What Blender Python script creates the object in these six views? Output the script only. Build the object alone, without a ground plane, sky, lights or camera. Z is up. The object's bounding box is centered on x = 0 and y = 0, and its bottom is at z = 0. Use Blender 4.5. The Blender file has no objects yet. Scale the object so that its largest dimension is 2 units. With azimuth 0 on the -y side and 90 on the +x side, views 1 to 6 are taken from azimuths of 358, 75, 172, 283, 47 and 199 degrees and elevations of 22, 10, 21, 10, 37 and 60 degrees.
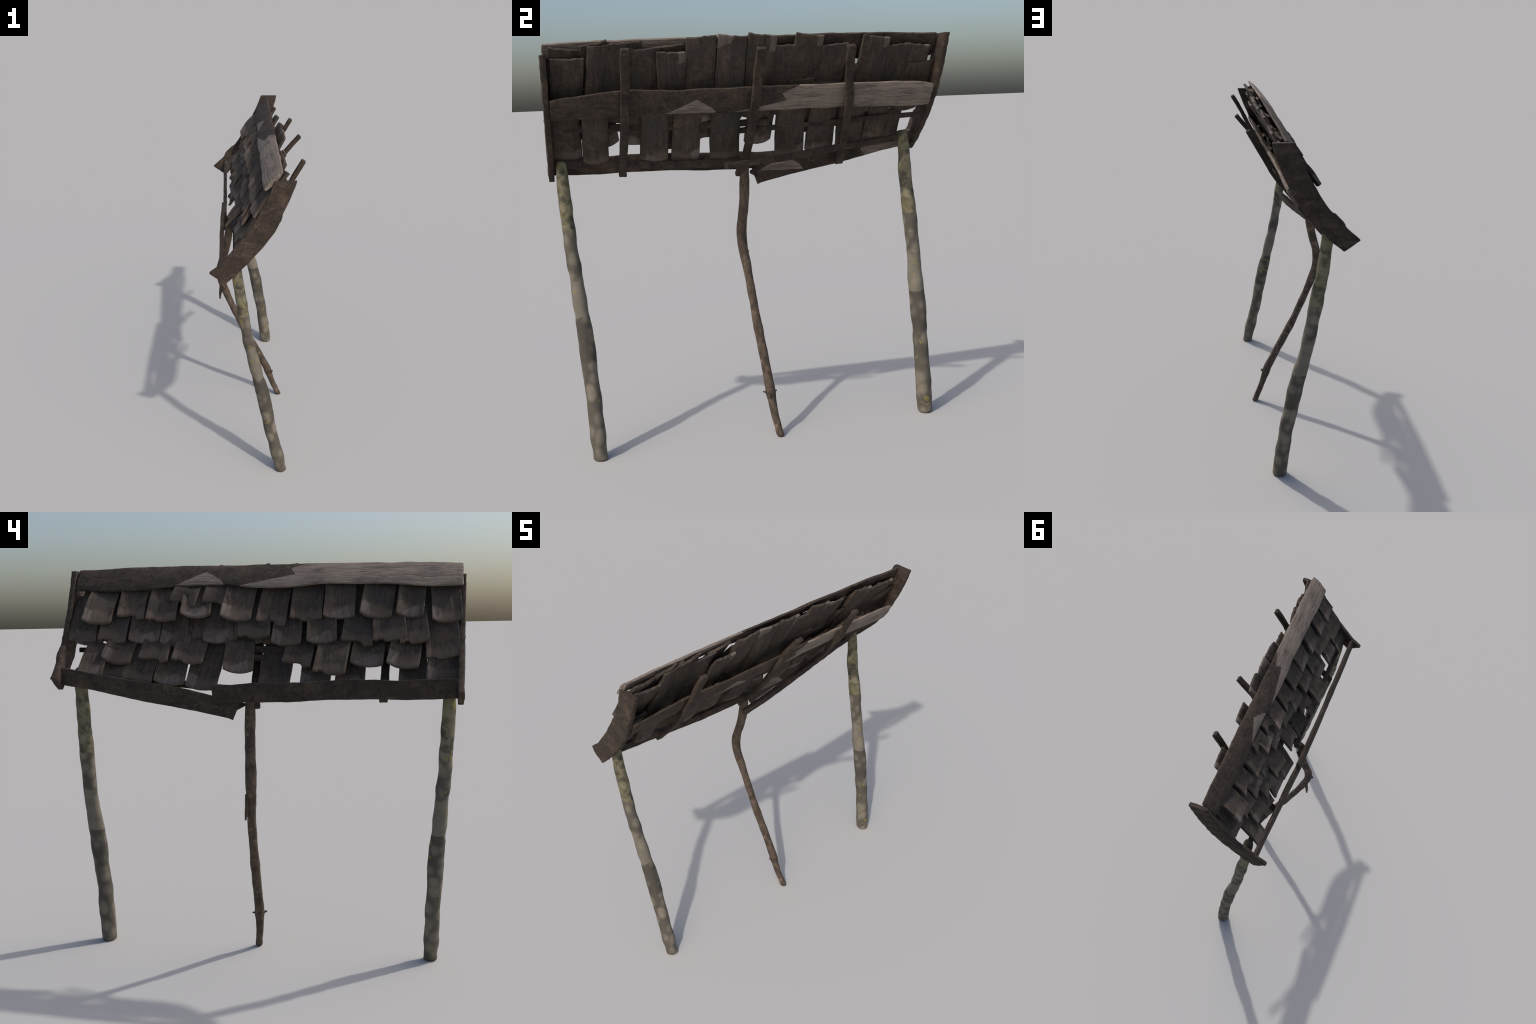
import bpy, bmesh, math, random
from mathutils import Vector, Matrix, noise

random.seed(11)
V = Vector

# ------------------------------------------------------------------ helpers
def lerp(a, b, t):
    return a + (b - a) * t

def interp(table, s):
    """piecewise-smooth interpolation through hand-placed (s, value) points"""
    table = sorted(table)
    if s <= table[0][0]:
        return table[0][1]
    for (s0, v0), (s1, v1) in zip(table, table[1:]):
        if s <= s1:
            return lerp(v0, v1, (s - s0) / (s1 - s0))
    return table[-1][1]

def spline(points, n):
    """Catmull-Rom through tuples of any length, n samples"""
    k = len(points)
    out = []
    for i in range(n):
        f = i / (n - 1) * (k - 1)
        j = min(int(f), k - 2)
        t = f - j
        p0 = points[max(j - 1, 0)]; p1 = points[j]
        p2 = points[j + 1]; p3 = points[min(j + 2, k - 1)]
        out.append(tuple(0.5 * (2 * b + (c - a) * t + (2 * a - 5 * b + 4 * c - d) * t * t
                                + (3 * b - a - 3 * c + d) * t ** 3)
                         for a, b, c, d in zip(p0, p1, p2, p3)))
    return out

def fbm(p, scale, seed, octaves=3):
    return noise.fractal(V(p) * scale + V((seed * 7.31, seed * 3.17, seed * 5.93)), 1.0, 2.0, octaves)

def ring_mesh(name, rings, material, parent, smooth_angle=38):
    """closed mesh from a list of equally long vertex rings"""
    bm = bmesh.new()
    rows = [[bm.verts.new(p) for p in r] for r in rings]
    n = len(rows[0])
    for a, b in zip(rows, rows[1:]):
        for i in range(n):
            bm.faces.new((a[i], a[(i + 1) % n], b[(i + 1) % n], b[i]))
    for r, flip in ((rows[0], True), (rows[-1], False)):
        c = bm.verts.new(sum((v.co for v in r), V()) / n)
        for i in range(n):
            t = (r[i], r[(i + 1) % n], c)
            bm.faces.new(t[::-1] if flip else t)
    bmesh.ops.recalc_face_normals(bm, faces=bm.faces)
    me = bpy.data.meshes.new(name)
    bm.to_mesh(me); bm.free()
    for p in me.polygons:
        p.use_smooth = True
    me.set_sharp_from_angle(angle=math.radians(smooth_angle))
    me.materials.append(material)
    ob = bpy.data.objects.new(name, me)
    bpy.context.collection.objects.link(ob)
    ob.parent = parent
    return ob

def slab_section(w, t, n_face=9, crown_out=0.0, crown_in=0.0, r=0.25, edge_t=None):
    """rounded board section; u across the width, v through the thickness.
    crown bulges the two broad faces, edge_t thins the long edges"""
    edge_t = t if edge_t is None else edge_t
    pts = []
    h = edge_t / 2
    c = min(r * edge_t, w * 0.2)
    for i in range(n_face):
        u = -1 + 2 * i / (n_face - 1)
        pts.append((u * (w / 2 - c), h + crown_out * (1 - u * u)))
    pts.append((w / 2 - c * 0.3, h - c * 0.3)); pts.append((w / 2, h - c))
    pts.append((w / 2, -h + c)); pts.append((w / 2 - c * 0.3, -h + c * 0.3))
    for i in range(n_face):
        u = 1 - 2 * i / (n_face - 1)
        pts.append((u * (w / 2 - c), -h - crown_in * (1 - u * u)))
    pts.append((-w / 2 + c * 0.3, -h + c * 0.3)); pts.append((-w / 2, -h + c))
    pts.append((-w / 2, h - c)); pts.append((-w / 2 + c * 0.3, h - c * 0.3))
    return pts

def rounded_ends(rings, inset):
    """add a slightly shrunk, pushed-in first and last ring so the ends are chamfered"""
    out = list(rings)
    for idx, nxt in ((0, 1), (-1, -2)):
        c = sum(rings[idx], V()) / len(rings[idx])
        c2 = sum(rings[nxt], V()) / len(rings[nxt])
        d = (c - c2).normalized()
        shrunk = [p + (c - p).normalized() * min(inset, (c - p).length * 0.4) + d * inset for p in rings[idx]]
        if idx == 0:
            out.insert(0, shrunk)
        else:
            out.append(shrunk)
    return out

# ------------------------------------------------------------------ node helper
class Nodes:
    def __init__(self, name):
        self.mat = bpy.data.materials.new(name)
        self.mat.use_nodes = True
        self.t = self.mat.node_tree
        self.t.nodes.clear()
        self.out = self.t.nodes.new('ShaderNodeOutputMaterial')
        self.bsdf = self.t.nodes.new('ShaderNodeBsdfPrincipled')
        self.t.links.new(self.bsdf.outputs[0], self.out.inputs[0])
        self.co = self.t.nodes.new('ShaderNodeTexCoord').outputs['Object']

    def put(self, socket, v):
        if isinstance(v, bpy.types.NodeSocket):
            self.t.links.new(v, socket)
        elif v is not None:
            if socket.type == 'RGBA' and len(v) == 3:
                v = (*v, 1)
            socket.default_value = v

    def mapping(self, scale=(1, 1, 1), rot=(0, 0, 0), loc=(0, 0, 0), co=None):
        n = self.t.nodes.new('ShaderNodeMapping')
        self.put(n.inputs['Vector'], co or self.co)
        n.inputs['Scale'].default_value = scale
        n.inputs['Rotation'].default_value = rot
        n.inputs['Location'].default_value = loc
        return n.outputs[0]

    def noise(self, scale, detail=4, rough=0.55, dist=0.0, co=None):
        n = self.t.nodes.new('ShaderNodeTexNoise')
        self.put(n.inputs['Vector'], co or self.co)
        n.inputs['Scale'].default_value = scale
        n.inputs['Detail'].default_value = detail
        n.inputs['Roughness'].default_value = rough
        n.inputs['Distortion'].default_value = dist
        return n.outputs['Fac']

    def voronoi(self, scale, feature='F1', co=None, smooth=1.0, out='Distance'):
        n = self.t.nodes.new('ShaderNodeTexVoronoi')
        n.feature = feature
        self.put(n.inputs['Vector'], co or self.co)
        n.inputs['Scale'].default_value = scale
        if feature == 'SMOOTH_F1':
            n.inputs['Smoothness'].default_value = smooth
        return n.outputs[out]

    def math(self, op, a, b=None, c=None, clamp=False):
        n = self.t.nodes.new('ShaderNodeMath')
        n.operation = op; n.use_clamp = clamp
        self.put(n.inputs[0], a)
        if b is not None: self.put(n.inputs[1], b)
        if c is not None: self.put(n.inputs[2], c)
        return n.outputs[0]

    def ramp(self, fac, lo, hi, to0=0.0, to1=1.0):
        n = self.t.nodes.new('ShaderNodeMapRange')
        n.interpolation_type = 'SMOOTHSTEP'
        self.put(n.inputs['Value'], fac)
        n.inputs['From Min'].default_value = lo; n.inputs['From Max'].default_value = hi
        n.inputs['To Min'].default_value = to0; n.inputs['To Max'].default_value = to1
        return n.outputs[0]

    def mix(self, fac, a, b, mode='MIX'):
        n = self.t.nodes.new('ShaderNodeMix')
        n.data_type = 'RGBA'; n.blend_type = mode
        self.put(n.inputs[0], fac); self.put(n.inputs[6], a); self.put(n.inputs[7], b)
        return n.outputs[2]

    def xyz(self, co=None):
        n = self.t.nodes.new('ShaderNodeSeparateXYZ')
        self.put(n.inputs[0], co or self.co)
        return n.outputs

    def random(self):
        return self.t.nodes.new('ShaderNodeObjectInfo').outputs['Random']

    def finish(self, colour, height=None, bump=0.3, dist=0.004, rough=0.85):
        self.put(self.bsdf.inputs['Base Color'], colour)
        self.put(self.bsdf.inputs['Roughness'], rough)
        self.bsdf.inputs['Specular IOR Level'].default_value = 0.25
        if height is not None:
            b = self.t.nodes.new('ShaderNodeBump')
            b.inputs['Strength'].default_value = bump
            b.inputs['Distance'].default_value = dist
            self.put(b.inputs['Height'], height)
            self.put(self.bsdf.inputs['Normal'], b.outputs[0])
        return self.mat

    def inside(self, a, b, lines):
        """1 where every  p*a + q*b + r > 0  holds (sharp-edged patch of other wood)"""
        m = None
        for p, q, r in lines:
            v = self.math('ADD', self.math('MULTIPLY_ADD', a, p, r), self.math('MULTIPLY', b, q))
            v = self.ramp(v, -0.002, 0.002)
            m = v if m is None else self.math('MULTIPLY', m, v)
        return m

def half_planes(poly):
    """edge half-planes of a convex polygon given counter-clockwise"""
    out = []
    for (x0, y0), (x1, y1) in zip(poly, poly[1:] + poly[:1]):
        l = math.hypot(x1 - x0, y1 - y0)
        nx, ny = -(y1 - y0) / l, (x1 - x0) / l
        out.append((nx, ny, -(nx * x0 + ny * y0)))
    return out

# ------------------------------------------------------------------ materials
BROWN_DARK = (0.026, 0.019, 0.015)
BROWN = (0.058, 0.041, 0.030)
BROWN_WARM = (0.088, 0.060, 0.038)

def dark_wood_layers(m, co=None, tint=1.0):
    """gnarled dark brown timber: marbled blotches, thin dark veins"""
    blot = m.noise(9, 5, 0.6, 1.2, co)
    fine = m.noise(70, 4, 0.65, 0.4, co)
    vein = m.noise(14, 3, 0.55, 2.2, co)
    vein = m.math('ABSOLUTE', m.math('SUBTRACT', vein, 0.5))
    vein = m.ramp(vein, 0.0, 0.035)
    s = lambda c: tuple(x * tint for x in c)
    crack = m.math('ABSOLUTE', m.math('SUBTRACT', m.noise(27, 4, 0.6, 1.6, co), 0.5))
    crack = m.ramp(crack, 0.0, 0.03)
    col = m.mix(m.ramp(blot, 0.32, 0.62), s(BROWN_DARK), s(BROWN))
    col = m.mix(m.ramp(m.noise(5, 4, 0.6, 1.5, co), 0.56, 0.72), col, s(BROWN_WARM))
    col = m.mix(m.math('MULTIPLY', m.math('SUBTRACT', 1.0, vein), 0.75), col, s((0.012, 0.009, 0.008)))
    col = m.mix(m.ramp(fine, 0.35, 0.7, 0.0, 0.30), col, s((0.072, 0.055, 0.042)))
    col = m.mix(m.math('MULTIPLY', m.math('SUBTRACT', 1.0, crack), 0.7), col, s((0.013, 0.010, 0.008)))
    h = m.math('ADD', m.math('MULTIPLY', blot, 0.6), m.math('ADD', m.math('MULTIPLY', fine, 0.35), m.math('MULTIPLY', vein, 0.25)))
    return col, h

def grey_wood_layers(m, grain_co):
    """sun-bleached grey plank with long dark grain cracks"""
    g = m.noise(6, 7, 0.75, 0.2, grain_co)
    g2 = m.noise(19, 4, 0.6, 0.2, grain_co)
    col = m.mix(m.ramp(g, 0.3, 0.66), (0.100, 0.080, 0.067), (0.245, 0.198, 0.165))
    col = m.mix(m.ramp(g2, 0.46, 0.36, 0.0, 0.8), col, (0.050, 0.039, 0.032))
    col = m.mix(m.ramp(m.noise(4, 3, 0.5), 0.5, 0.68, 0.0, 0.4), col, (0.24, 0.20, 0.15))
    return col, m.math('ADD', g, g2)

def make_dark_wood(name, tint=1.0):
    m = Nodes(name)
    col, h = dark_wood_layers(m, tint=tint)
    return m.finish(col, h, 0.5, 0.006, 0.86)

def make_board_wood():
    """end boards: dark brown with cross streaks following the width of the board"""
    m = Nodes('barge_board_wood')
    col, h = dark_wood_layers(m, tint=1.08)
    streak = m.noise(7, 5, 0.6, 0.6, m.mapping((1.0, 1.0, 3.2), rot=(0, math.radians(-35), 0)))
    col = m.mix(m.ramp(streak, 0.55, 0.4, 0.0, 0.55), col, (0.030, 0.021, 0.016))
    col = m.mix(m.ramp(streak, 0.55, 0.7, 0.0, 0.35), col, (0.115, 0.080, 0.055))
    return m.finish(col, m.math('ADD', h, streak), 0.5, 0.006, 0.86)

def make_plank_wood(name, one_side=False):
    """long plank: local x runs along it, y across. dark old wood, one end bleached grey"""
    m = Nodes(name)
    x, y, z = m.xyz()
    col, h = dark_wood_layers(m, tint=1.05)
    gcol, gh = grey_wood_layers(m, m.mapping((0.8, 13.0, 13.0)))
    streak = m.noise(11, 4, 0.6, 0.3, m.mapping((1.0, 8.0, 8.0)))
    col = m.mix(m.ramp(streak, 0.5, 0.68, 0.0, 0.35), col, (0.085, 0.064, 0.050))
    end_a = m.inside(x, y, half_planes([(0.145, 0.033), (0.172, -0.008), (0.30, -0.2), (1.2, -0.2), (1.2, 0.43)]))
    end_a2 = m.inside(x, y, half_planes([(-0.10, -0.067), (-0.10, -0.2), (0.30, -0.2), (0.30, 0.02), (0.172, -0.008)]))
    patch = m.inside(x, y, half_planes([(-0.42, -0.055), (-0.15, -0.062), (-0.195, -0.032), (-0.24, 0.034), (-0.30, 0.008)]))
    mask = m.math('MAXIMUM', m.math('MAXIMUM', end_a, end_a2), patch)
    if one_side:
        mask = m.math('MULTIPLY', mask, m.ramp(z, 0.002, 0.004))
    return m.finish(m.mix(mask, col, gcol), m.math('ADD', m.math('MULTIPLY', gh, m.math('MULTIPLY', mask, 0.8)), h), 0.55, 0.006, 0.84)

def make_tile_wood(variant):
    """split shingle: local x across, y up the slope, z outwards"""
    m = Nodes('shingle_wood_%s' % variant)
    x, y, z = m.xyz()
    r = m.random()
    off = m.t.nodes.new('ShaderNodeCombineXYZ')
    m.put(off.inputs[0], m.math('MULTIPLY', r, 9.0)); m.put(off.inputs[2], m.math('MULTIPLY', r, 5.0))
    add = m.t.nodes.new('ShaderNodeVectorMath')
    m.put(add.inputs[0], m.co); m.put(add.inputs[1], off.outputs[0])
    co = add.outputs[0]
    grain = m.noise(9, 7, 0.72, 0.5, m.mapping((8, 1.0, 8), co=co))
    blot = m.noise(11, 4, 0.6, 1.0, co)
    vein = m.math('ABSOLUTE', m.math('SUBTRACT', m.noise(10, 3, 0.5, 2.0, co), 0.5))
    vein = m.ramp(vein, 0.0, 0.03)
    col = m.mix(m.ramp(grain, 0.3, 0.7), (0.033, 0.0255, 0.020), (0.073, 0.055, 0.042))
    col = m.mix(m.ramp(blot, 0.5, 0.68, 0.0, 0.7), col, (0.086, 0.061, 0.041))
    col = m.mix(m.ramp(m.noise(7, 3, 0.5, 0.6, m.mapping(loc=(3, 1, 2), co=co)), 0.55, 0.66, 0.0, 0.6), col, (0.044, 0.039, 0.036))
    col = m.mix(m.ramp(vein, 1.0, 0.0, 0.0, 0.45), col, (0.016, 0.013, 0.011))
    # bleached butt of the shingle
    butt = m.math('ADD', y, m.math('MULTIPLY', m.noise(9, 2, 0.5, 0.0, co), 0.10))
    col = m.mix(m.ramp(butt, 0.115, 0.075, 0.0, 0.5), col, (0.125, 0.094, 0.071))
    pale = (0.155, 0.122, 0.100)
    if variant == 'a':
        mask = m.inside(x, y, half_planes([(-0.08, -0.03), (-0.030, -0.03), (-0.026, 0.055), (-0.08, 0.068)]))
        mask = m.math('MAXIMUM', mask, m.inside(x, y, half_planes([(-0.08, 0.345), (-0.038, 0.345), (-0.034, 0.5), (-0.08, 0.5)])))
    elif variant == 'b':
        mask = m.inside(x, y, half_planes([(-0.062, -0.03), (0.062, -0.03), (0.040, 0.052), (-0.062, 0.004)]))
    elif variant == 'c':
        mask = m.inside(x, y, half_planes([(0.01, 0.40), (0.08, 0.37), (0.08, 0.5), (-0.04, 0.5)]))
    else:
        mask = None
    if mask is not None:
        pg = m.noise(12, 4, 0.6, 0.3, m.mapping((6, 1, 6), co=co))
        pc = m.mix(m.ramp(pg, 0.3, 0.7), (0.080, 0.067, 0.060), pale)
        col = m.mix(m.math('MULTIPLY', mask, 0.85), col, pc)
    tone = m.math('MULTIPLY_ADD', r, 0.34, 0.86)
    hsv = m.t.nodes.new('ShaderNodeHueSaturation')
    m.put(hsv.inputs['Value'], tone); m.put(hsv.inputs['Color'], col)
    h = m.math('ADD', m.math('MULTIPLY', grain, 0.7), m.math('MULTIPLY', blot, 0.3))
    return m.finish(hsv.outputs[0], h, 0.45, 0.005, 0.84)

def make_post_bark(name, seam_shift):
    """smooth grey bark in bands with wavy ring borders, lichen yellow near the top"""
    m = Nodes(name)
    x, y, z = m.xyz()
    wav = m.math('MULTIPLY', m.math('SUBTRACT', m.noise(14, 1, 0.4), 0.5), 0.05)
    zz = m.math('ADD', m.math('ADD', z, wav), seam_shift)
    blot = m.voronoi(19, 'SMOOTH_F1', m.mapping((1, 1, 0.8)), 0.35)
    big = m.noise(7, 3, 0.5, 0.5)
    fine = m.noise(90, 3, 0.6)
    plain = m.mix(m.ramp(blot, 0.25, 0.7), (0.205, 0.176, 0.134), (0.085, 0.074, 0.057))
    smooth = (0.175, 0.156, 0.122)
    dark = m.mix(m.ramp(blot, 0.18, 0.48), (0.135, 0.118, 0.090), (0.042, 0.038, 0.031))
    def band(lo, hi):
        return m.math('MULTIPLY', m.ramp(zz, lo - 0.002, lo + 0.002), m.ramp(zz, hi + 0.002, hi - 0.002))
    col = m.mix(m.ramp(big, 0.35, 0.65, 0.0, 0.4), plain, (0.125, 0.112, 0.088))
    col = m.mix(band(0.685, 0.87), col, m.mix(0.75, col, smooth))
    col = m.mix(band(0.36, 0.685), col, m.mix(0.55, col, dark))
    col = m.mix(band(0.34, 0.47), col, m.mix(0.7, col, plain))
    col = m.mix(band(0.90, 0.99), col, m.mix(0.35, col, dark))
    # lichen
    lich = m.ramp(m.noise(11, 4, 0.6, 0.8), 0.40, 0.62)
    green = m.mix(m.ramp(m.noise(22, 3, 0.5, 0.5), 0.36, 0.66), (0.050, 0.046, 0.034), (0.185, 0.166, 0.112))
    green = m.mix(m.math('MULTIPLY', lich, 0.4), green, (0.24, 0.21, 0.105))
    top = m.ramp(zz, 1.098, 1.102)
    col = m.mix(top, col, green)
    spot = m.math('MULTIPLY', m.ramp(m.noise(20, 2, 0.5, 1.0), 0.66, 0.70), 0.65)
    col = m.mix(spot, col, (0.24, 0.20, 0.055))
    col = m.mix(m.ramp(fine, 0.3, 0.7, 0.0, 0.14), col, (0.05, 0.045, 0.04))
    h = m.math('ADD', m.math('MULTIPLY', blot, -0.8), m.math('MULTIPLY', fine, 0.12))
    return m.finish(col, h, 0.35, 0.008, 0.8)

def make_prop_bark():
    m = Nodes('prop_bark')
    blot = m.noise(16, 5, 0.62, 0.8)
    grain = m.noise(12, 5, 0.65, 0.4, m.mapping((6, 6, 1.0)))
    col = m.mix(m.ramp(blot, 0.3, 0.7), (0.050, 0.036, 0.026), (0.125, 0.092, 0.066))
    col = m.mix(m.ramp(grain, 0.52, 0.36, 0.0, 0.6), col, (0.036, 0.027, 0.021))
    col = m.mix(m.ramp(m.noise(24, 3, 0.5), 0.62, 0.72, 0.0, 0.7), col, (0.20, 0.135, 0.095))
    return m.finish(col, m.math('ADD', blot, grain), 0.5, 0.006, 0.85)

M_BOARD = make_board_wood()
M_DARK = make_dark_wood('old_dark_wood')
M_PLANK = make_plank_wood('plank_wood')
M_FASCIA = make_plank_wood('fascia_wood', True)
M_TILE = {k: make_tile_wood(k) for k in 'abcd'}
M_PROP = make_prop_bark()

# ------------------------------------------------------------------ root
root = bpy.data.objects.new('roof_shelter', None)
bpy.context.collection.objects.link(root)
root['label'] = 'weathered lean-to shingle roof on three crooked wooden poles'
root['category'] = 'shelter'

roof = bpy.data.objects.new('roof', None)
bpy.context.collection.objects.link(roof)
roof.parent = root

# ------------------------------------------------------------------ poles
def pole(name, spine, material, seed, sides=20, n=80, lump=0.006):
    """spine: list of (x, y, z, radius)"""
    st = spline(spine, n)
    rings = []
    for i, (x, y, z, r) in enumerate(st):
        a = st[max(i - 1, 0)]; b = st[min(i + 1, n - 1)]
        d = (V(b[:3]) - V(a[:3])).normalized()
        if i == 0 and spine[0][2] <= 0.001:
            d = V((0, 0, 1))
        u = d.cross(V((0, 1, 0))).normalized(); w = d.cross(u)
        ring = []
        for k in range(sides):
            t = 2 * math.pi * k / sides
            dirn = u * math.cos(t) + w * math.sin(t)
            p = V((x, y, z)) + dirn * r
            q = fbm(p, 9, seed, 2) * lump + fbm(p, 32, seed + 3, 2) * lump * 0.25
            ring.append(p + dirn * q)
        rings.append(ring)
    rings[0] = [V((p.x, p.y, 0.0)) if spine[0][2] <= 0.001 else p for p in rings[0]]
    c = sum(rings[-1], V()) / sides
    d = (c - sum(rings[-2], V()) / sides).normalized()
    rings.append([lerp(p, c, 0.35) + d * 0.010 for p in rings[-1]])
    if spine[0][2] <= 0.001:
        c0 = sum(rings[0], V()) / sides
        rings[0] = [V((p.x, p.y, 0.006)) for p in rings[0]]
        rings.insert(0, [V((lerp(p.x, c0.x, 0.12), lerp(p.y, c0.y, 0.12), 0.0)) for p in rings[0]])
    return ring_mesh(name, rings, material, root, 50)

SOUTH_POST = [(0.120, -0.854, 0.0, .037), (0.100, -0.857, 0.1, .037), (0.078, -0.860, 0.2, .036), (0.056, -0.863, 0.3, .036),
              (0.039, -0.867, 0.4, .036), (0.022, -0.871, 0.5, .037), (0.001, -0.876, 0.6, .037), (-0.012, -0.879, 0.65, .038),
              (-0.024, -0.883, 0.7, .034), (-0.047, -0.891, 0.8, .033), (-0.067, -0.899, 0.9, .032), (-0.085, -0.905, 1.0, .032),
              (-0.102, -0.911, 1.1, .032), (-0.115, -0.916, 1.2, .031), (-0.129, -0.920, 1.3, .031), (-0.140, -0.921, 1.4, .030),
              (-0.143, -0.922, 1.425, .026)]
NORTH_POST = [(0.101, 0.885, 0.0, .041), (0.090, 0.883, 0.1, .041), (0.078, 0.882, 0.2, .041), (0.067, 0.881, 0.31, .040),
              (0.046, 0.882, 0.41, .040), (0.027, 0.884, 0.52, .041), (0.012, 0.885, 0.60, .043), (-0.006, 0.886, 0.68, .039),
              (-0.019, 0.886, 0.725, .037), (-0.040, 0.887, 0.83, .036), (-0.058, 0.887, 0.93, .036), (-0.074, 0.885, 1.04, .038),
              (-0.090, 0.881, 1.14, .037), (-0.107, 0.877, 1.24, .035), (-0.121, 0.874, 1.35, .034), (-0.129, 0.871, 1.45, .033),
              (-0.134, 0.868, 1.495, .030)]
PROP = [(0.157, 0.049, 0.0, .019), (0.126, 0.039, 0.075, .020), (0.098, 0.030, 0.15, .022), (0.080, 0.026, 0.205, .0255),
        (0.070, 0.025, 0.235, .023), (0.039, 0.023, 0.3, .022), (0.004, 0.020, 0.375, .022), (-0.035, 0.016, 0.45, .023),
        (-0.073, 0.012, 0.525, .024), (-0.107, 0.009, 0.6, .023), (-0.139, 0.006, 0.675, .023), (-0.170, 0.002, 0.75, .0235),
        (-0.200, -0.003, 0.825, .025), (-0.226, -0.010, 0.9, .027), (-0.241, -0.013, 0.975, .028), (-0.234, -0.011, 1.05, .027),
        (-0.212, -0.006, 1.125, .027), (-0.194, -0.003, 1.2, .0255), (-0.180, -0.002, 1.275, .025), (-0.172, -0.001, 1.335, .025),
        (-0.168, 0.000, 1.385, .024)]
pole('post', SOUTH_POST, make_post_bark('post_bark', 0.0), 2)
pole('post', NORTH_POST, make_post_bark('post_bark_mossy', 0.03), 5)
prop = pole('prop_pole', PROP, M_PROP, 8, sides=16, n=110, lump=0.004)

def spike(name, parent, base, tip, r0, r1, seed, bend=V((0, 0, 0)), flat=1.0):
    """short twig or splinter on the prop pole"""
    n = 8
    rings = []
    d = (tip - base).normalized()
    u = d.cross(V((0, 1, 0.3))).normalized(); w = d.cross(u)
    for i in range(n):
        t = i / (n - 1)
        c = base.lerp(tip, t) + bend * math.sin(math.pi * t)
        r = lerp(r0, r1, t ** 0.8)
        rings.append([c + (u * math.cos(a) + w * math.sin(a) * flat) * r * (1 + 0.2 * noise.noise(c * 60 + V((k, 0, seed)))) for k, a in
                      ((k, 2 * math.pi * k / 10) for k in range(10))])
    return ring_mesh(name, rings, M_PROP, parent, 50)

spike('splinter', prop, V((-0.230, 0.006, 0.905)), V((-0.248, 0.014, 0.783)), 0.017, 0.006, 1, V((-0.004, 0, 0)), 0.75)
spike('knot', prop, V((0.082, 0.026, 0.205)), V((0.066, 0.062, 0.213)), 0.014, 0.003, 2)
spike('knot', prop, V((0.082, 0.026, 0.205)), V((0.080, -0.014, 0.220)), 0.014, 0.003, 3)
spike('knot', prop, V((0.084, 0.026, 0.200)), V((0.112, 0.010, 0.206)), 0.011, 0.008, 4)
spike('knot', prop, V((-0.238, -0.012, 0.985)), V((-0.278, -0.012, 0.982)), 0.016, 0.008, 5)

# ------------------------------------------------------------------ end boards
def barge_board(pairs, y_outer, y_inner, seed):
    """curved end board: pairs = (sky-side edge, inner edge) in the xz plane, top to bottom.
    y_outer / y_inner: (top, bottom) y of the two broad faces"""
    st = spline([(a[0], a[1], b[0], b[1]) for a, b in pairs], 46)
    rings = []
    for i, (ax, az, bx, bz) in enumerate(st):
        t = i / 45
        yo = lerp(y_outer[0], y_outer[1], t); yi = lerp(y_inner[0], y_inner[1], t)
        a, b = V((ax, 0, az)), V((bx, 0, bz))
        w = (b - a).length
        ring = []
        sgn = 1 if yo > yi else -1
        for u, v in slab_section(w, abs(yo - yi), 11, 0.001, 0.001, 0.16):
            p = a.lerp(b, 0.5 + u / w)
            p.y = (yo + yi) / 2 + v * sgn
            if abs(v) > abs(yo - yi) * 0.35:
                p.y += fbm((p.x * 1.4 + p.z, p.z * 1.4 - p.x, 0), 17, seed, 3) * 0.0035
            edge = fbm(p, 20, seed + 2, 2) * 0.0022
            p += (b - a).normalized() * edge * (2 * u / w)
            ring.append(p)
        rings.append(ring)
    return ring_mesh('barge_board', rounded_ends(rings, 0.002), M_BOARD, roof, 42)

NORTH_EDGE = [((.071, 1.985), (.186, 1.984)), ((.043, 1.914), (.168, 1.915)), ((.000, 1.824), (.128, 1.820)),
              ((-.040, 1.752), (.086, 1.729)), ((-.083, 1.683), (.036, 1.650)), ((-.130, 1.619), (-.014, 1.580)),
              ((-.152, 1.606), (-.045, 1.545)), ((-.194, 1.563), (-.090, 1.500)), ((-.215, 1.526), (-.141, 1.451)),
              ((-.287, 1.463), (-.202, 1.402))]
SOUTH_EDGE = [((.066, 1.915), (.189, 1.915)), ((.042, 1.843), (.164, 1.845)), ((.000, 1.760), (.118, 1.740)),
              ((-.030, 1.703), (.083, 1.651)), ((-.079, 1.632), (.038, 1.583)), ((-.120, 1.572), (-.020, 1.512)),
              ((-.168, 1.514), (-.075, 1.452)), ((-.204, 1.472), (-.114, 1.413)), ((-.226, 1.447), (-.165, 1.362)),
              ((-.288, 1.396), (-.196, 1.333))]
barge_board(NORTH_EDGE, (0.986, 0.962), (0.959, 0.935), 3)
barge_board(SOUTH_EDGE, (-0.986, -0.982), (-0.960, -0.956), 6)

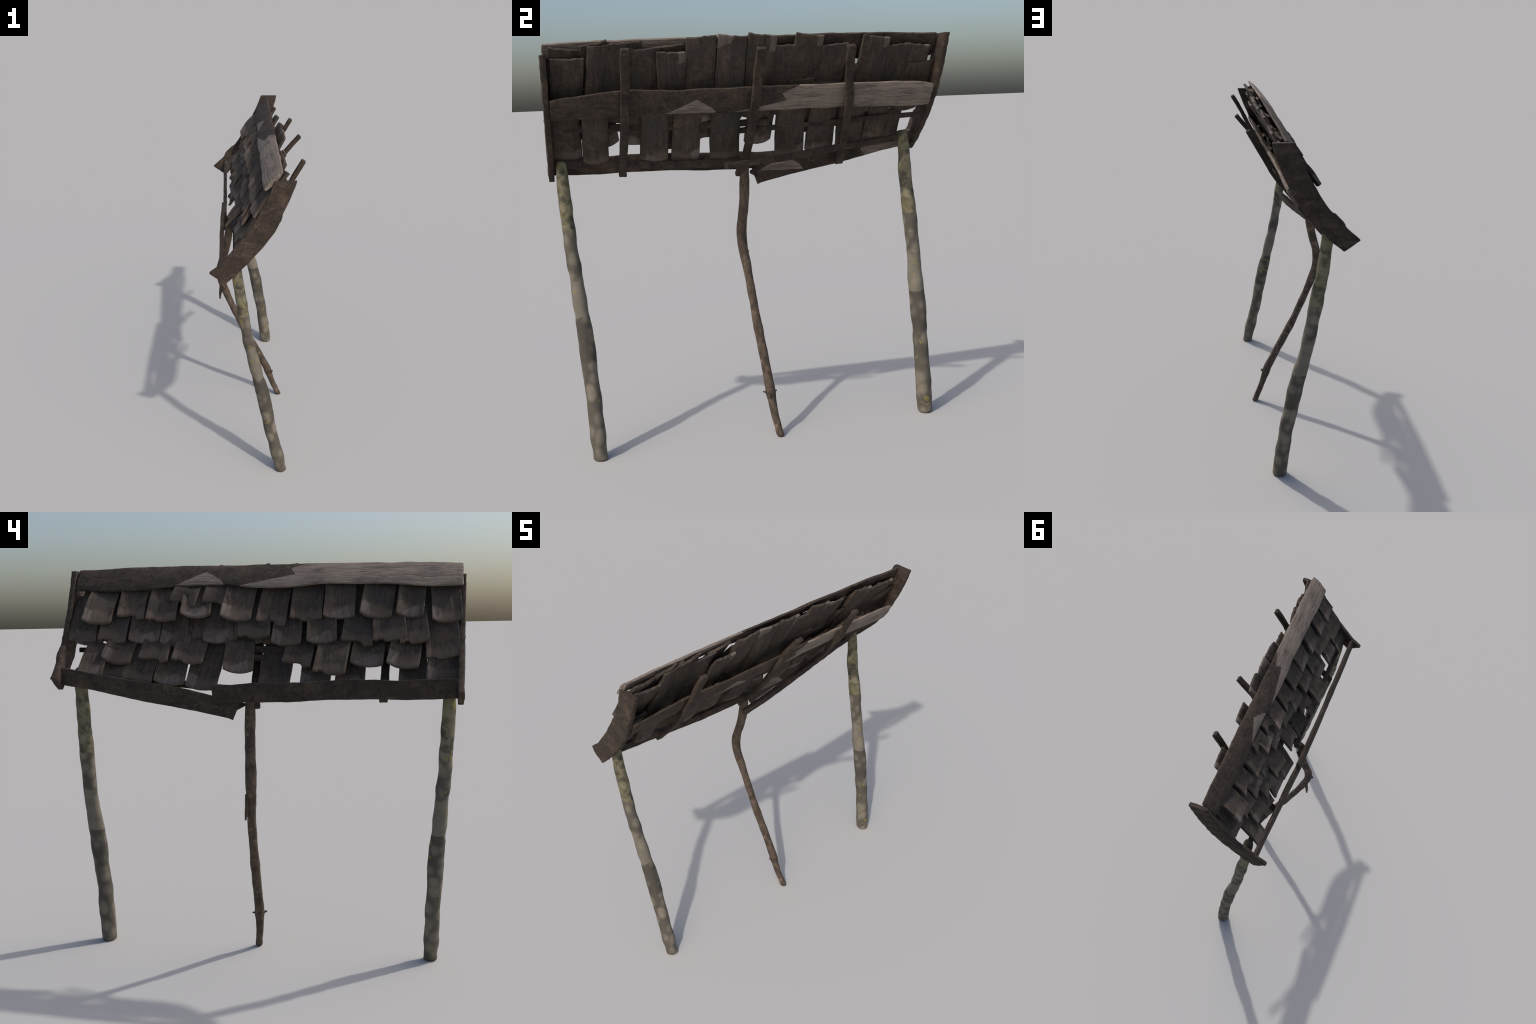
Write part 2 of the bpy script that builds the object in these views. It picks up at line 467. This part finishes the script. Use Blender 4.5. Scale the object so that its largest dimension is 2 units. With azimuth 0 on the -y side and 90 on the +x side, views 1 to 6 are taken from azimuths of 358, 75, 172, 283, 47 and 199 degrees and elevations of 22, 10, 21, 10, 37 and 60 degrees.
# ------------------------------------------------------------------ long planks and fascia
def plank(name, stations, thick, seed, material=M_PLANK, crown=(0.007, 0.006), edge=0.012, wav=0.003,
          parent=None, flip=False, n=90, n_face=9, end_skew=(0, 0)):
    """stations: (y, low_x, low_z, high_x, high_z) along the plank.  The mesh is written in
    local coordinates (x along, y across, z outwards) so the wood texture follows the plank"""
    st = spline(sorted(stations), n)
    y0, y1 = st[0][0], st[-1][0]
    mid = st[n // 2]
    lo, hi = V((mid[1], 0, mid[2])), V((mid[3], 0, mid[4]))
    across = (hi - lo).normalized()
    along = V((0, -1, 0)) if not flip else V((0, 1, 0))
    outward = along.cross(across)
    org = V(((mid[1] + mid[3]) / 2, (y0 + y1) / 2, (mid[2] + mid[4]) / 2))
    mat = Matrix((along, across, outward)).transposed().to_4x4()
    mat.translation = org
    inv = mat.inverted()
    rings = []
    for i, (y, lx, lz, hx, hz) in enumerate(st):
        a, b = V((lx, y, lz)), V((hx, y, hz))
        w = (b - a).length
        ac = (b - a).normalized()
        nrm = V((0, -1, 0)).cross(ac)              # points to the sky side
        ring = []
        for u, v in slab_section(w, thick, n_face, crown[0], crown[1], 0.2, edge):
            p = a.lerp(b, 0.5 + u / w) + nrm * v
            f = fbm((p.x, p.y * 0.35, p.z), 22, seed, 3)
            p += nrm * f * wav * (1 if abs(v) > edge * 0.3 else 0.3)
            e = fbm((u, p.y, 0), 9, seed + 4, 3)
            p += ac * e * wav * 1.3 * (2 * u / w)
            skew = end_skew[0] if i < n / 2 else end_skew[1]
            k = max(0.0, 1 - min(i, n - 1 - i) / 5.0)
            p.y += skew * k * (u / w) + fbm((u * 5, v * 5, i), 6, seed + 9, 2) * 0.004 * k
            ring.append(inv @ p)
        rings.append(ring)
    ob = ring_mesh(name, rounded_ends(rings, 0.002), material, parent or roof, 42)
    ob.matrix_basis = mat
    return ob

RIDGE = [(0.948, 0.039, 1.887, 0.115, 1.989), (0.78, 0.029, 1.879, 0.115, 1.991), (0.61, 0.021, 1.877, 0.115, 1.995), (0.49, 0.021, 1.885, 0.114, 1.995),
         (0.37, 0.025, 1.896, 0.114, 1.994), (0.25, 0.025, 1.896, 0.113, 1.992), (0.14, 0.023, 1.892, 0.112, 1.99), (0.0, 0.017, 1.88, 0.112, 1.988),
         (-0.11, 0.015, 1.877, 0.112, 1.987), (-0.22, 0.017, 1.879, 0.112, 1.986), (-0.34, 0.019, 1.89, 0.112, 1.984), (-0.5, 0.017, 1.885, 0.112, 1.982),
         (-0.67, 0.016, 1.878, 0.113, 1.978), (-0.82, 0.015, 1.866, 0.113, 1.973), (-0.97, 0.019, 1.866, 0.112, 1.967)]
plank('ridge_plank', RIDGE, 0.026, 4, crown=(0.007, 0.009))

INNER = [(-0.955, 0.058, 1.635, 0.11, 1.719), (-0.9, 0.05, 1.631, 0.116, 1.731), (-0.82, 0.048, 1.635, 0.12, 1.736), (-0.69, 0.048, 1.641, 0.124, 1.751),
         (-0.59, 0.047, 1.639, 0.126, 1.756), (-0.39, 0.046, 1.634, 0.124, 1.749), (-0.2, 0.046, 1.637, 0.122, 1.751), (-0.01, 0.045, 1.641, 0.12, 1.753),
         (0.21, 0.037, 1.643, 0.111, 1.754), (0.46, 0.035, 1.644, 0.109, 1.756), (0.7, 0.035, 1.639, 0.107, 1.755), (0.87, 0.035, 1.635, 0.105, 1.752),
         (0.935, 0.041, 1.643, 0.097, 1.741)]
plank('purlin_plank', INNER, 0.024, 14, flip=True, crown=(0.007, 0.009))

FASCIA_S = [(-.955, -.222, 1.361, -.216, 1.451), (-.79, -.224, 1.356, -.218, 1.446), (-.67, -.225, 1.358, -.219, 1.444), (-.55, -.225, 1.359, -.219, 1.446),
            (-.44, -.225, 1.356, -.219, 1.447), (-.33, -.225, 1.352, -.219, 1.439), (-.20, -.224, 1.345, -.218, 1.435), (-.03, -.222, 1.343, -.216, 1.432),
            (.08, -.218, 1.342, -.214, 1.425), (.17, -.214, 1.345, -.212, 1.426)]
plank('fascia_board', FASCIA_S, 0.022, 24, material=M_BOARD, crown=(0.001, 0.001), edge=0.022, wav=0.0025)
FASCIA_N = [(0.942, -0.204, 1.426, -0.198, 1.508), (0.83, -0.204, 1.407, -0.198, 1.489), (0.72, -0.204, 1.387, -0.198, 1.47), (0.55, -0.205, 1.35, -0.199, 1.444),
            (0.4, -0.206, 1.325, -0.2, 1.419), (0.27, -0.207, 1.302, -0.201, 1.395), (0.16, -0.209, 1.279, -0.201, 1.369), (0.062, -0.209, 1.259, -0.2, 1.343)]
plank('fascia_board', FASCIA_N, 0.020, 34, material=M_FASCIA, flip=True, crown=(0.001, 0.001), edge=0.020, wav=0.002, end_skew=(-0.03, 0))

# broken tongue on the loose end of the northern fascia board
def tongue():
    rings = []
    for i in range(7):
        t = i / 6
        y = lerp(0.075, 0.026, t)
        zc = lerp(1.322, 1.326, t); hz = lerp(0.028, 0.006, t); x = lerp(-.203, -.160, t)
        rings.append([V((x + sx * 0.009, y, zc + sz * hz)) for sx, sz in ((1, 1), (-1, 1), (-1, -1), (1, -1))])
    return ring_mesh('broken_tongue', rings, M_DARK, roof, 40)
tongue()

# ------------------------------------------------------------------ battens and rafters
def bar(name, spine, w, h, seed, side=V((1, 0, 0)), wav=0.0022, n=50, material=M_DARK):
    """roughly squared stick along spine; w along 'side', h across it"""
    st = spline(spine, n)
    rings = []
    for i, p in enumerate(st):
        a = V(st[max(i - 1, 0)][:3]); b = V(st[min(i + 1, n - 1)][:3])
        d = (b - a).normalized()
        u = (side - d * side.dot(d)).normalized(); v = d.cross(u)
        k = 1 + 0.12 * noise.noise(V(p) * 4 + V((seed, 0, 0)))
        ring = []
        for s, t in slab_section(w * k, h * k, 5, 0.0005, 0.0005, 0.13):
            q = V(p) + u * s + v * t
            dd = (u * s + v * t).normalized()
            ring.append(q + dd * fbm(q, 20, seed, 3) * wav)
        rings.append(ring)
    return ring_mesh(name, rounded_ends(rings, 0.003), material, roof, 45)

Y = V((0, 1, 0))
bar('rafter', [(.254, -.622, 1.928), (.190, -.622, 1.820), (.150, -.622, 1.742), (.118, -.624, 1.690), (.062, -.624, 1.610), (-.014, -.625, 1.515), (-.098, -.626, 1.425), (-.173, -.626, 1.347)],
    .040, .024, 1, Y)
bar('rafter', [(.280, -.007, 1.920), (.208, -.004, 1.838), (.166, -.002, 1.782), (.124, .000, 1.707), (.048, -.004, 1.600), (-.020, -.005, 1.500), (-.095, -.012, 1.410), (-.178, -.030, 1.315)],
    .040, .024, 2, Y)
bar('rafter', [(.254, .441, 1.926), (.190, .452, 1.818), (.150, .465, 1.750), (.114, .480, 1.690), (.052, .489, 1.615), (-.020, .499, 1.525), (-.100, .510, 1.432), (-.172, .517, 1.350)],
    .040, .024, 3, Y)
Z = V((0, 0, 1))
bar('batten', [(-.146, -.945, 1.421), (-.142, -.636, 1.404), (-.140, -.337, 1.387), (-.140, .020, 1.384)], .040, .026, 4, Z)
bar('batten', [(-.021, -.134, 1.376), (-.052, .125, 1.393), (-.090, .445, 1.428), (-.118, .673, 1.450), (-.146, .955, 1.480)], .034, .030, 5, Z)
bar('batten', [(-.048, -.895, 1.588), (-.046, -.568, 1.584), (-.046, -.364, 1.580), (-.044, .102, 1.582)], .034, .024, 6, Z)
bar('batten', [(-.080, -.050, 1.543), (-.072, .065, 1.549), (-.056, .435, 1.566), (-.038, .645, 1.577), (-.020, .915, 1.589)], .027, .024, 7, Z)

# ------------------------------------------------------------------ shingles
def shingle_mesh(variant, length, seed, layer):
    """trough-shaped split shingle, 0.15 m wide; outer corners of the butt at z = 0"""
    w, th, sag = 0.150, 0.016, 0.017
    nx, ny = 22, 30
    def butt(t):
        if variant in 'ab':
            b = -0.010 * (1 - t * t)
        elif variant == 'c':
            b = 0.014 * math.exp(-((t + 0.05) / 0.45) ** 2) if t < 0.25 else lerp(0.010, -0.012, min(1, (t - 0.25) / 0.2))
        else:
            b = -0.003 * math.sin(3 * t + seed)
            if -0.72 < t < -0.35:
                b += 0.009
        return b + 0.0015 * noise.noise(V((t * 6, seed, 0)))
    def head(t):
        return 0.004 * noise.noise(V((t * 3, seed + 5, 1))) + (0.008 * t if variant in 'ac' else -0.006 * t)
    def surf(t, s, layer):
        x = t * w / 2 * lerp(1.0, 0.955, s)
        yb, yt = butt(t), length + head(t)
        y = lerp(yb, yt, s)
        k = lerp(0.9, 1.5, s) if layer == 2 else lerp(0.85, 0.3, s)
        z = -sag * (1 - t * t) * k + (0.013, 0.003, -0.003)[layer] * math.sin(s * math.pi)
        z += fbm((x, y * 0.4, 0), 11, seed, 2) * 0.004
        x += 0.0022 * noise.noise(V((y * 14, seed, t)))
        if layer:
            z -= th * (1 + 0.25 * noise.noise(V((x * 20, y * 8, seed))))
        else:
            z += fbm((x * 2.2, y * 0.6, 3), 26, seed + 1, 3) * 0.0015
        return V((x, y, z))
    bm = bmesh.new()
    ts = [-1, -0.975] + [lerp(-0.93, 0.93, i / (nx - 1)) for i in range(nx)] + [0.975, 1]
    ss = [0, 0.008] + [lerp(0.025, 0.985, j / (ny - 1)) for j in range(ny)] + [1]
    top, bot = [], []
    for j, s in enumerate(ss):
        r0, r1 = [], []
        for i, t in enumerate(ts):
            a, b = surf(t, s, 0), surf(t, s, 1)
            ew = (1.0 if i in (0, len(ts) - 1) else 0.35 if i in (1, len(ts) - 2) else 0) + (1.0 if j in (0, len(ss) - 1) else 0.35 if j == 1 else 0)
            ew = min(ew, 1.2) * 0.11
            r0.append(bm.verts.new(a.lerp(b, ew))); r1.append(bm.verts.new(b.lerp(a, ew)))
        top.append(r0); bot.append(r1)
    J, I = len(ss), len(ts)
    for j in range(J - 1):
        for i in range(I - 1):
            bm.faces.new((top[j][i], top[j][i + 1], top[j + 1][i + 1], top[j + 1][i]))
            bm.faces.new((bot[j][i], bot[j + 1][i], bot[j + 1][i + 1], bot[j][i + 1]))
    for j in range(J - 1):
        bm.faces.new((top[j][0], top[j + 1][0], bot[j + 1][0], bot[j][0]))
        bm.faces.new((top[j][-1], bot[j][-1], bot[j + 1][-1], top[j + 1][-1]))
    for i in range(I - 1):
        bm.faces.new((top[0][i], bot[0][i], bot[0][i + 1], top[0][i + 1]))
        bm.faces.new((top[-1][i], top[-1][i + 1], bot[-1][i + 1], bot[-1][i]))
    bmesh.ops.recalc_face_normals(bm, faces=bm.faces)
    me = bpy.data.meshes.new('shingle_' + variant)
    bm.to_mesh(me); bm.free()
    for p in me.polygons:
        p.use_smooth = True
    me.set_sharp_from_angle(angle=math.radians(26))
    me.materials.append(M_TILE[variant])
    return me

# courses from the ridge down: slope angle and shingle length
COURSE = {0: (50.0, 0.105), 1: (52.0, 0.265), 2: (53.0, 0.195), 3: (47.0, 0.205), 4: (53.0, 0.345)}
# shingles that were split longer or shorter than their course: (course, y) -> (slope, length)
LONG = {(1, .798): (47, .215), (1, .626): (50, .25), (1, .466): (50, .245), (1, .290): (44, .215),
        (1, -.407): (54.5, .265), (1, -.906): (52, .305), (1, -.735): (51.5, .296), (1, -.579): (51.5, .296),
        (2, .878): (53.0, .270), (2, .549): (54.0, .270), (3, .678): (44, .20), (3, .485): (43, .20), (3, .313): (44, .20), (3, .063): (54, .22), (2, .254): (58.0, .19), (2, .174): (56.0, .19),
        (2, -.889): (55.7, .440), (2, -.371): (54.6, .405)}
# inner layer that covers the joints: variant, y, x and z of the head, length, slope, tilt across
INNER_LAYER = [('b', -.258, .165, 1.982, .425, 62, 0), ('c', -.112, .168, 1.983, .43, 62, 0), ('a', .033, .172, 1.985, .43, 59.5, 0),
               ('a', .270, .156, 1.986, .40, 59.5, 0), ('d', .405, .128, 1.938, .36, 58.5, 0), ('a', .612, .157, 1.971, .40, 59.5, 0),
               ('d', .735, .126, 1.932, .36, 58.5, 0), ('a', .845, .124, 1.930, .36, 58.5, 0), ('d', .155, .130, 1.938, .36, 58.5, 0),
               ('b', -.735, .142, 1.952, .40, 62, .045), ('d', -.510, .126, 1.936, .37, 61, 0), ('d', -.640, .126, 1.936, .37, 61, 0)]
# course, variant, y, x, z of the middle of the butt, width, z rise and x shift across the butt, lean (degrees)
SHINGLES = [
    (1, 'a', .798, -.085, 1.739, .153, .022, -.005, -1), (1, 'c', .626, -.055, 1.758, .142, .005, -.011, 1),
    (1, 'd', .466, -.075, 1.740, .153, .008, -.011, -3), (0, 'c', .365, -.032, 1.819, .136, .028, .016, -11),
    (1, 'b', .290, -.064, 1.764, .150, .003, -.025, 0), (0, 'c', .196, -.030, 1.814, .138, .020, .001, -4),
    (1, 'a', .090, -.068, 1.742, .151, .033, -.006, 0), (1, 'c', -.082, -.060, 1.717, .145, .021, .000, -2),
    (1, 'd', -.250, -.058, 1.729, .153, .008, -.005, 1), (1, 'b', -.407, -.050, 1.741, .149, .005, -.013, -1),
    (1, 'a', -.579, -.059, 1.743, .150, .032, -.003, -1), (1, 'b', -.735, -.058, 1.743, .128, .014, -.005, -2),
    (1, 'a', -.906, -.054, 1.718, .139, .000, -.015, 5),
    (2, 'd', .878, -.088, 1.641, .149, .005, -.004, 0), (2, 'd', .715, -.100, 1.638, .144, .019, .001, 0),
    (2, 'b', .549, -.091, 1.640, .156, .005, -.016, 0), (2, 'a', .390, -.092, 1.621, .152, .021, -.003, 1),
    (2, 'd', .254, -.062, 1.631, .129, -.004, -.005, 0), (2, 'b', .174, -.077, 1.635, .153, -.006, -.012, 4),
    (2, 'd', -.002, -.090, 1.651, .158, .000, .000, 2), (2, 'a', -.161, -.095, 1.620, .143, .015, .000, 2),
    (2, 'b', -.332, -.106, 1.628, .142, -.006, -.012, 1), (2, 'a', -.371, -.080, 1.594, .135, .014, .000, -5),
    (2, 'c', -.495, -.100, 1.620, .149, .033, .000, 1), (2, 'd', -.648, -.105, 1.631, .154, -.019, .000, 2),
    (2, 'd', -.761, -.110, 1.619, .134, -.019, .000, 4), (2, 'd', -.889, -.127, 1.547, .154, -.016, -.004, 0),
    (3, 'b', .797, -.197, 1.485, .125, .015, -.009, -8), (3, 'a', .678, -.155, 1.547, .152, .029, .004, -8),
    (3, 'c', .485, -.150, 1.555, .149, .010, .000, -3), (3, 'd', .313, -.152, 1.540, .156, .010, -.005, -8),
    (3, 'b', .063, -.145, 1.496, .146, .007, -.023, 0), (3, 'c', -.218, -.140, 1.526, .141, .022, .005, -5),
    (3, 'd', -.376, -.197, 1.486, .151, .010, .016, -5), (3, 'b', -.543, -.130, 1.521, .153, .012, .000, -4),
    (3, 'a', -.709, -.150, 1.516, .148, .037, .000, -4),
    (4, 'd', .694, -.165, 1.466, .120, .009, .000, 3), (4, 'd', .567, -.172, 1.450, .149, .018, -.006, -5),
    (4, 'b', .402, -.172, 1.441, .153, .012, -.012, -6), (4, 'a', .241, -.179, 1.418, .154, .024, .012, -3),
    (4, 'd', -.110, -.160, 1.418, .151, .000, .000, -7), (4, 'a', -.308, -.172, 1.421, .142, .000, .000, -3),
    (4, 'b', -.468, -.156, 1.425, .138, .000, .000, -3), (4, 'd', -.754, -.155, 1.427, .125, .000, .000, -1),
    (4, 'a', -.889, -.170, 1.447, .148, .011, .000, 0),
]
cache = {}
rng = random.Random(5)
LAID = [(var, y, x, z, w, rise, shift, lean) + LONG.get((course, y), COURSE[course]) + (2 if course == 4 or z in (1.547, 1.594) else 0 if course == 1 else 1,)
        for course, var, y, x, z, w, rise, shift, lean in SHINGLES]
for var, y, hx, hz, length, ang, tilt in INNER_LAYER:
    a = math.radians(ang)
    LAID.append((var, y, hx - 0.012 - length * math.cos(a), hz + 0.009 - length * math.sin(a), 0.146, 0.0, -tilt, 0.0, ang, length, 2))
for var, y, x, z, w, rise, shift, lean, ang, length, layer in LAID:
    key = (var, round(length, 2), layer)
    if key not in cache:
        cache[key] = shingle_mesh(var, length, len(cache) + 1, layer)
    ob = bpy.data.objects.new('shingle', cache[key])
    bpy.context.collection.objects.link(ob)
    ob.parent = roof
    a = math.radians(ang + rng.uniform(-0.6, 0.6))
    ax = V((shift, w, rise)).normalized() * -1          # local +x: towards the south end
    up = V((math.cos(a), math.tan(math.radians(lean)), math.sin(a)))
    up.normalize()
    square = (up - ax * up.dot(ax)).normalized()
    up = (up + square).normalized()                     # settle between butt line and side line
    ax = (ax - up * ax.dot(up)).normalized()
    m = Matrix((ax, up, ax.cross(up))).transposed().to_4x4()
    m.translation = V((x, y, z))
    ob.matrix_basis = m @ Matrix.Diagonal((w / 0.150, 1, 1, 1))
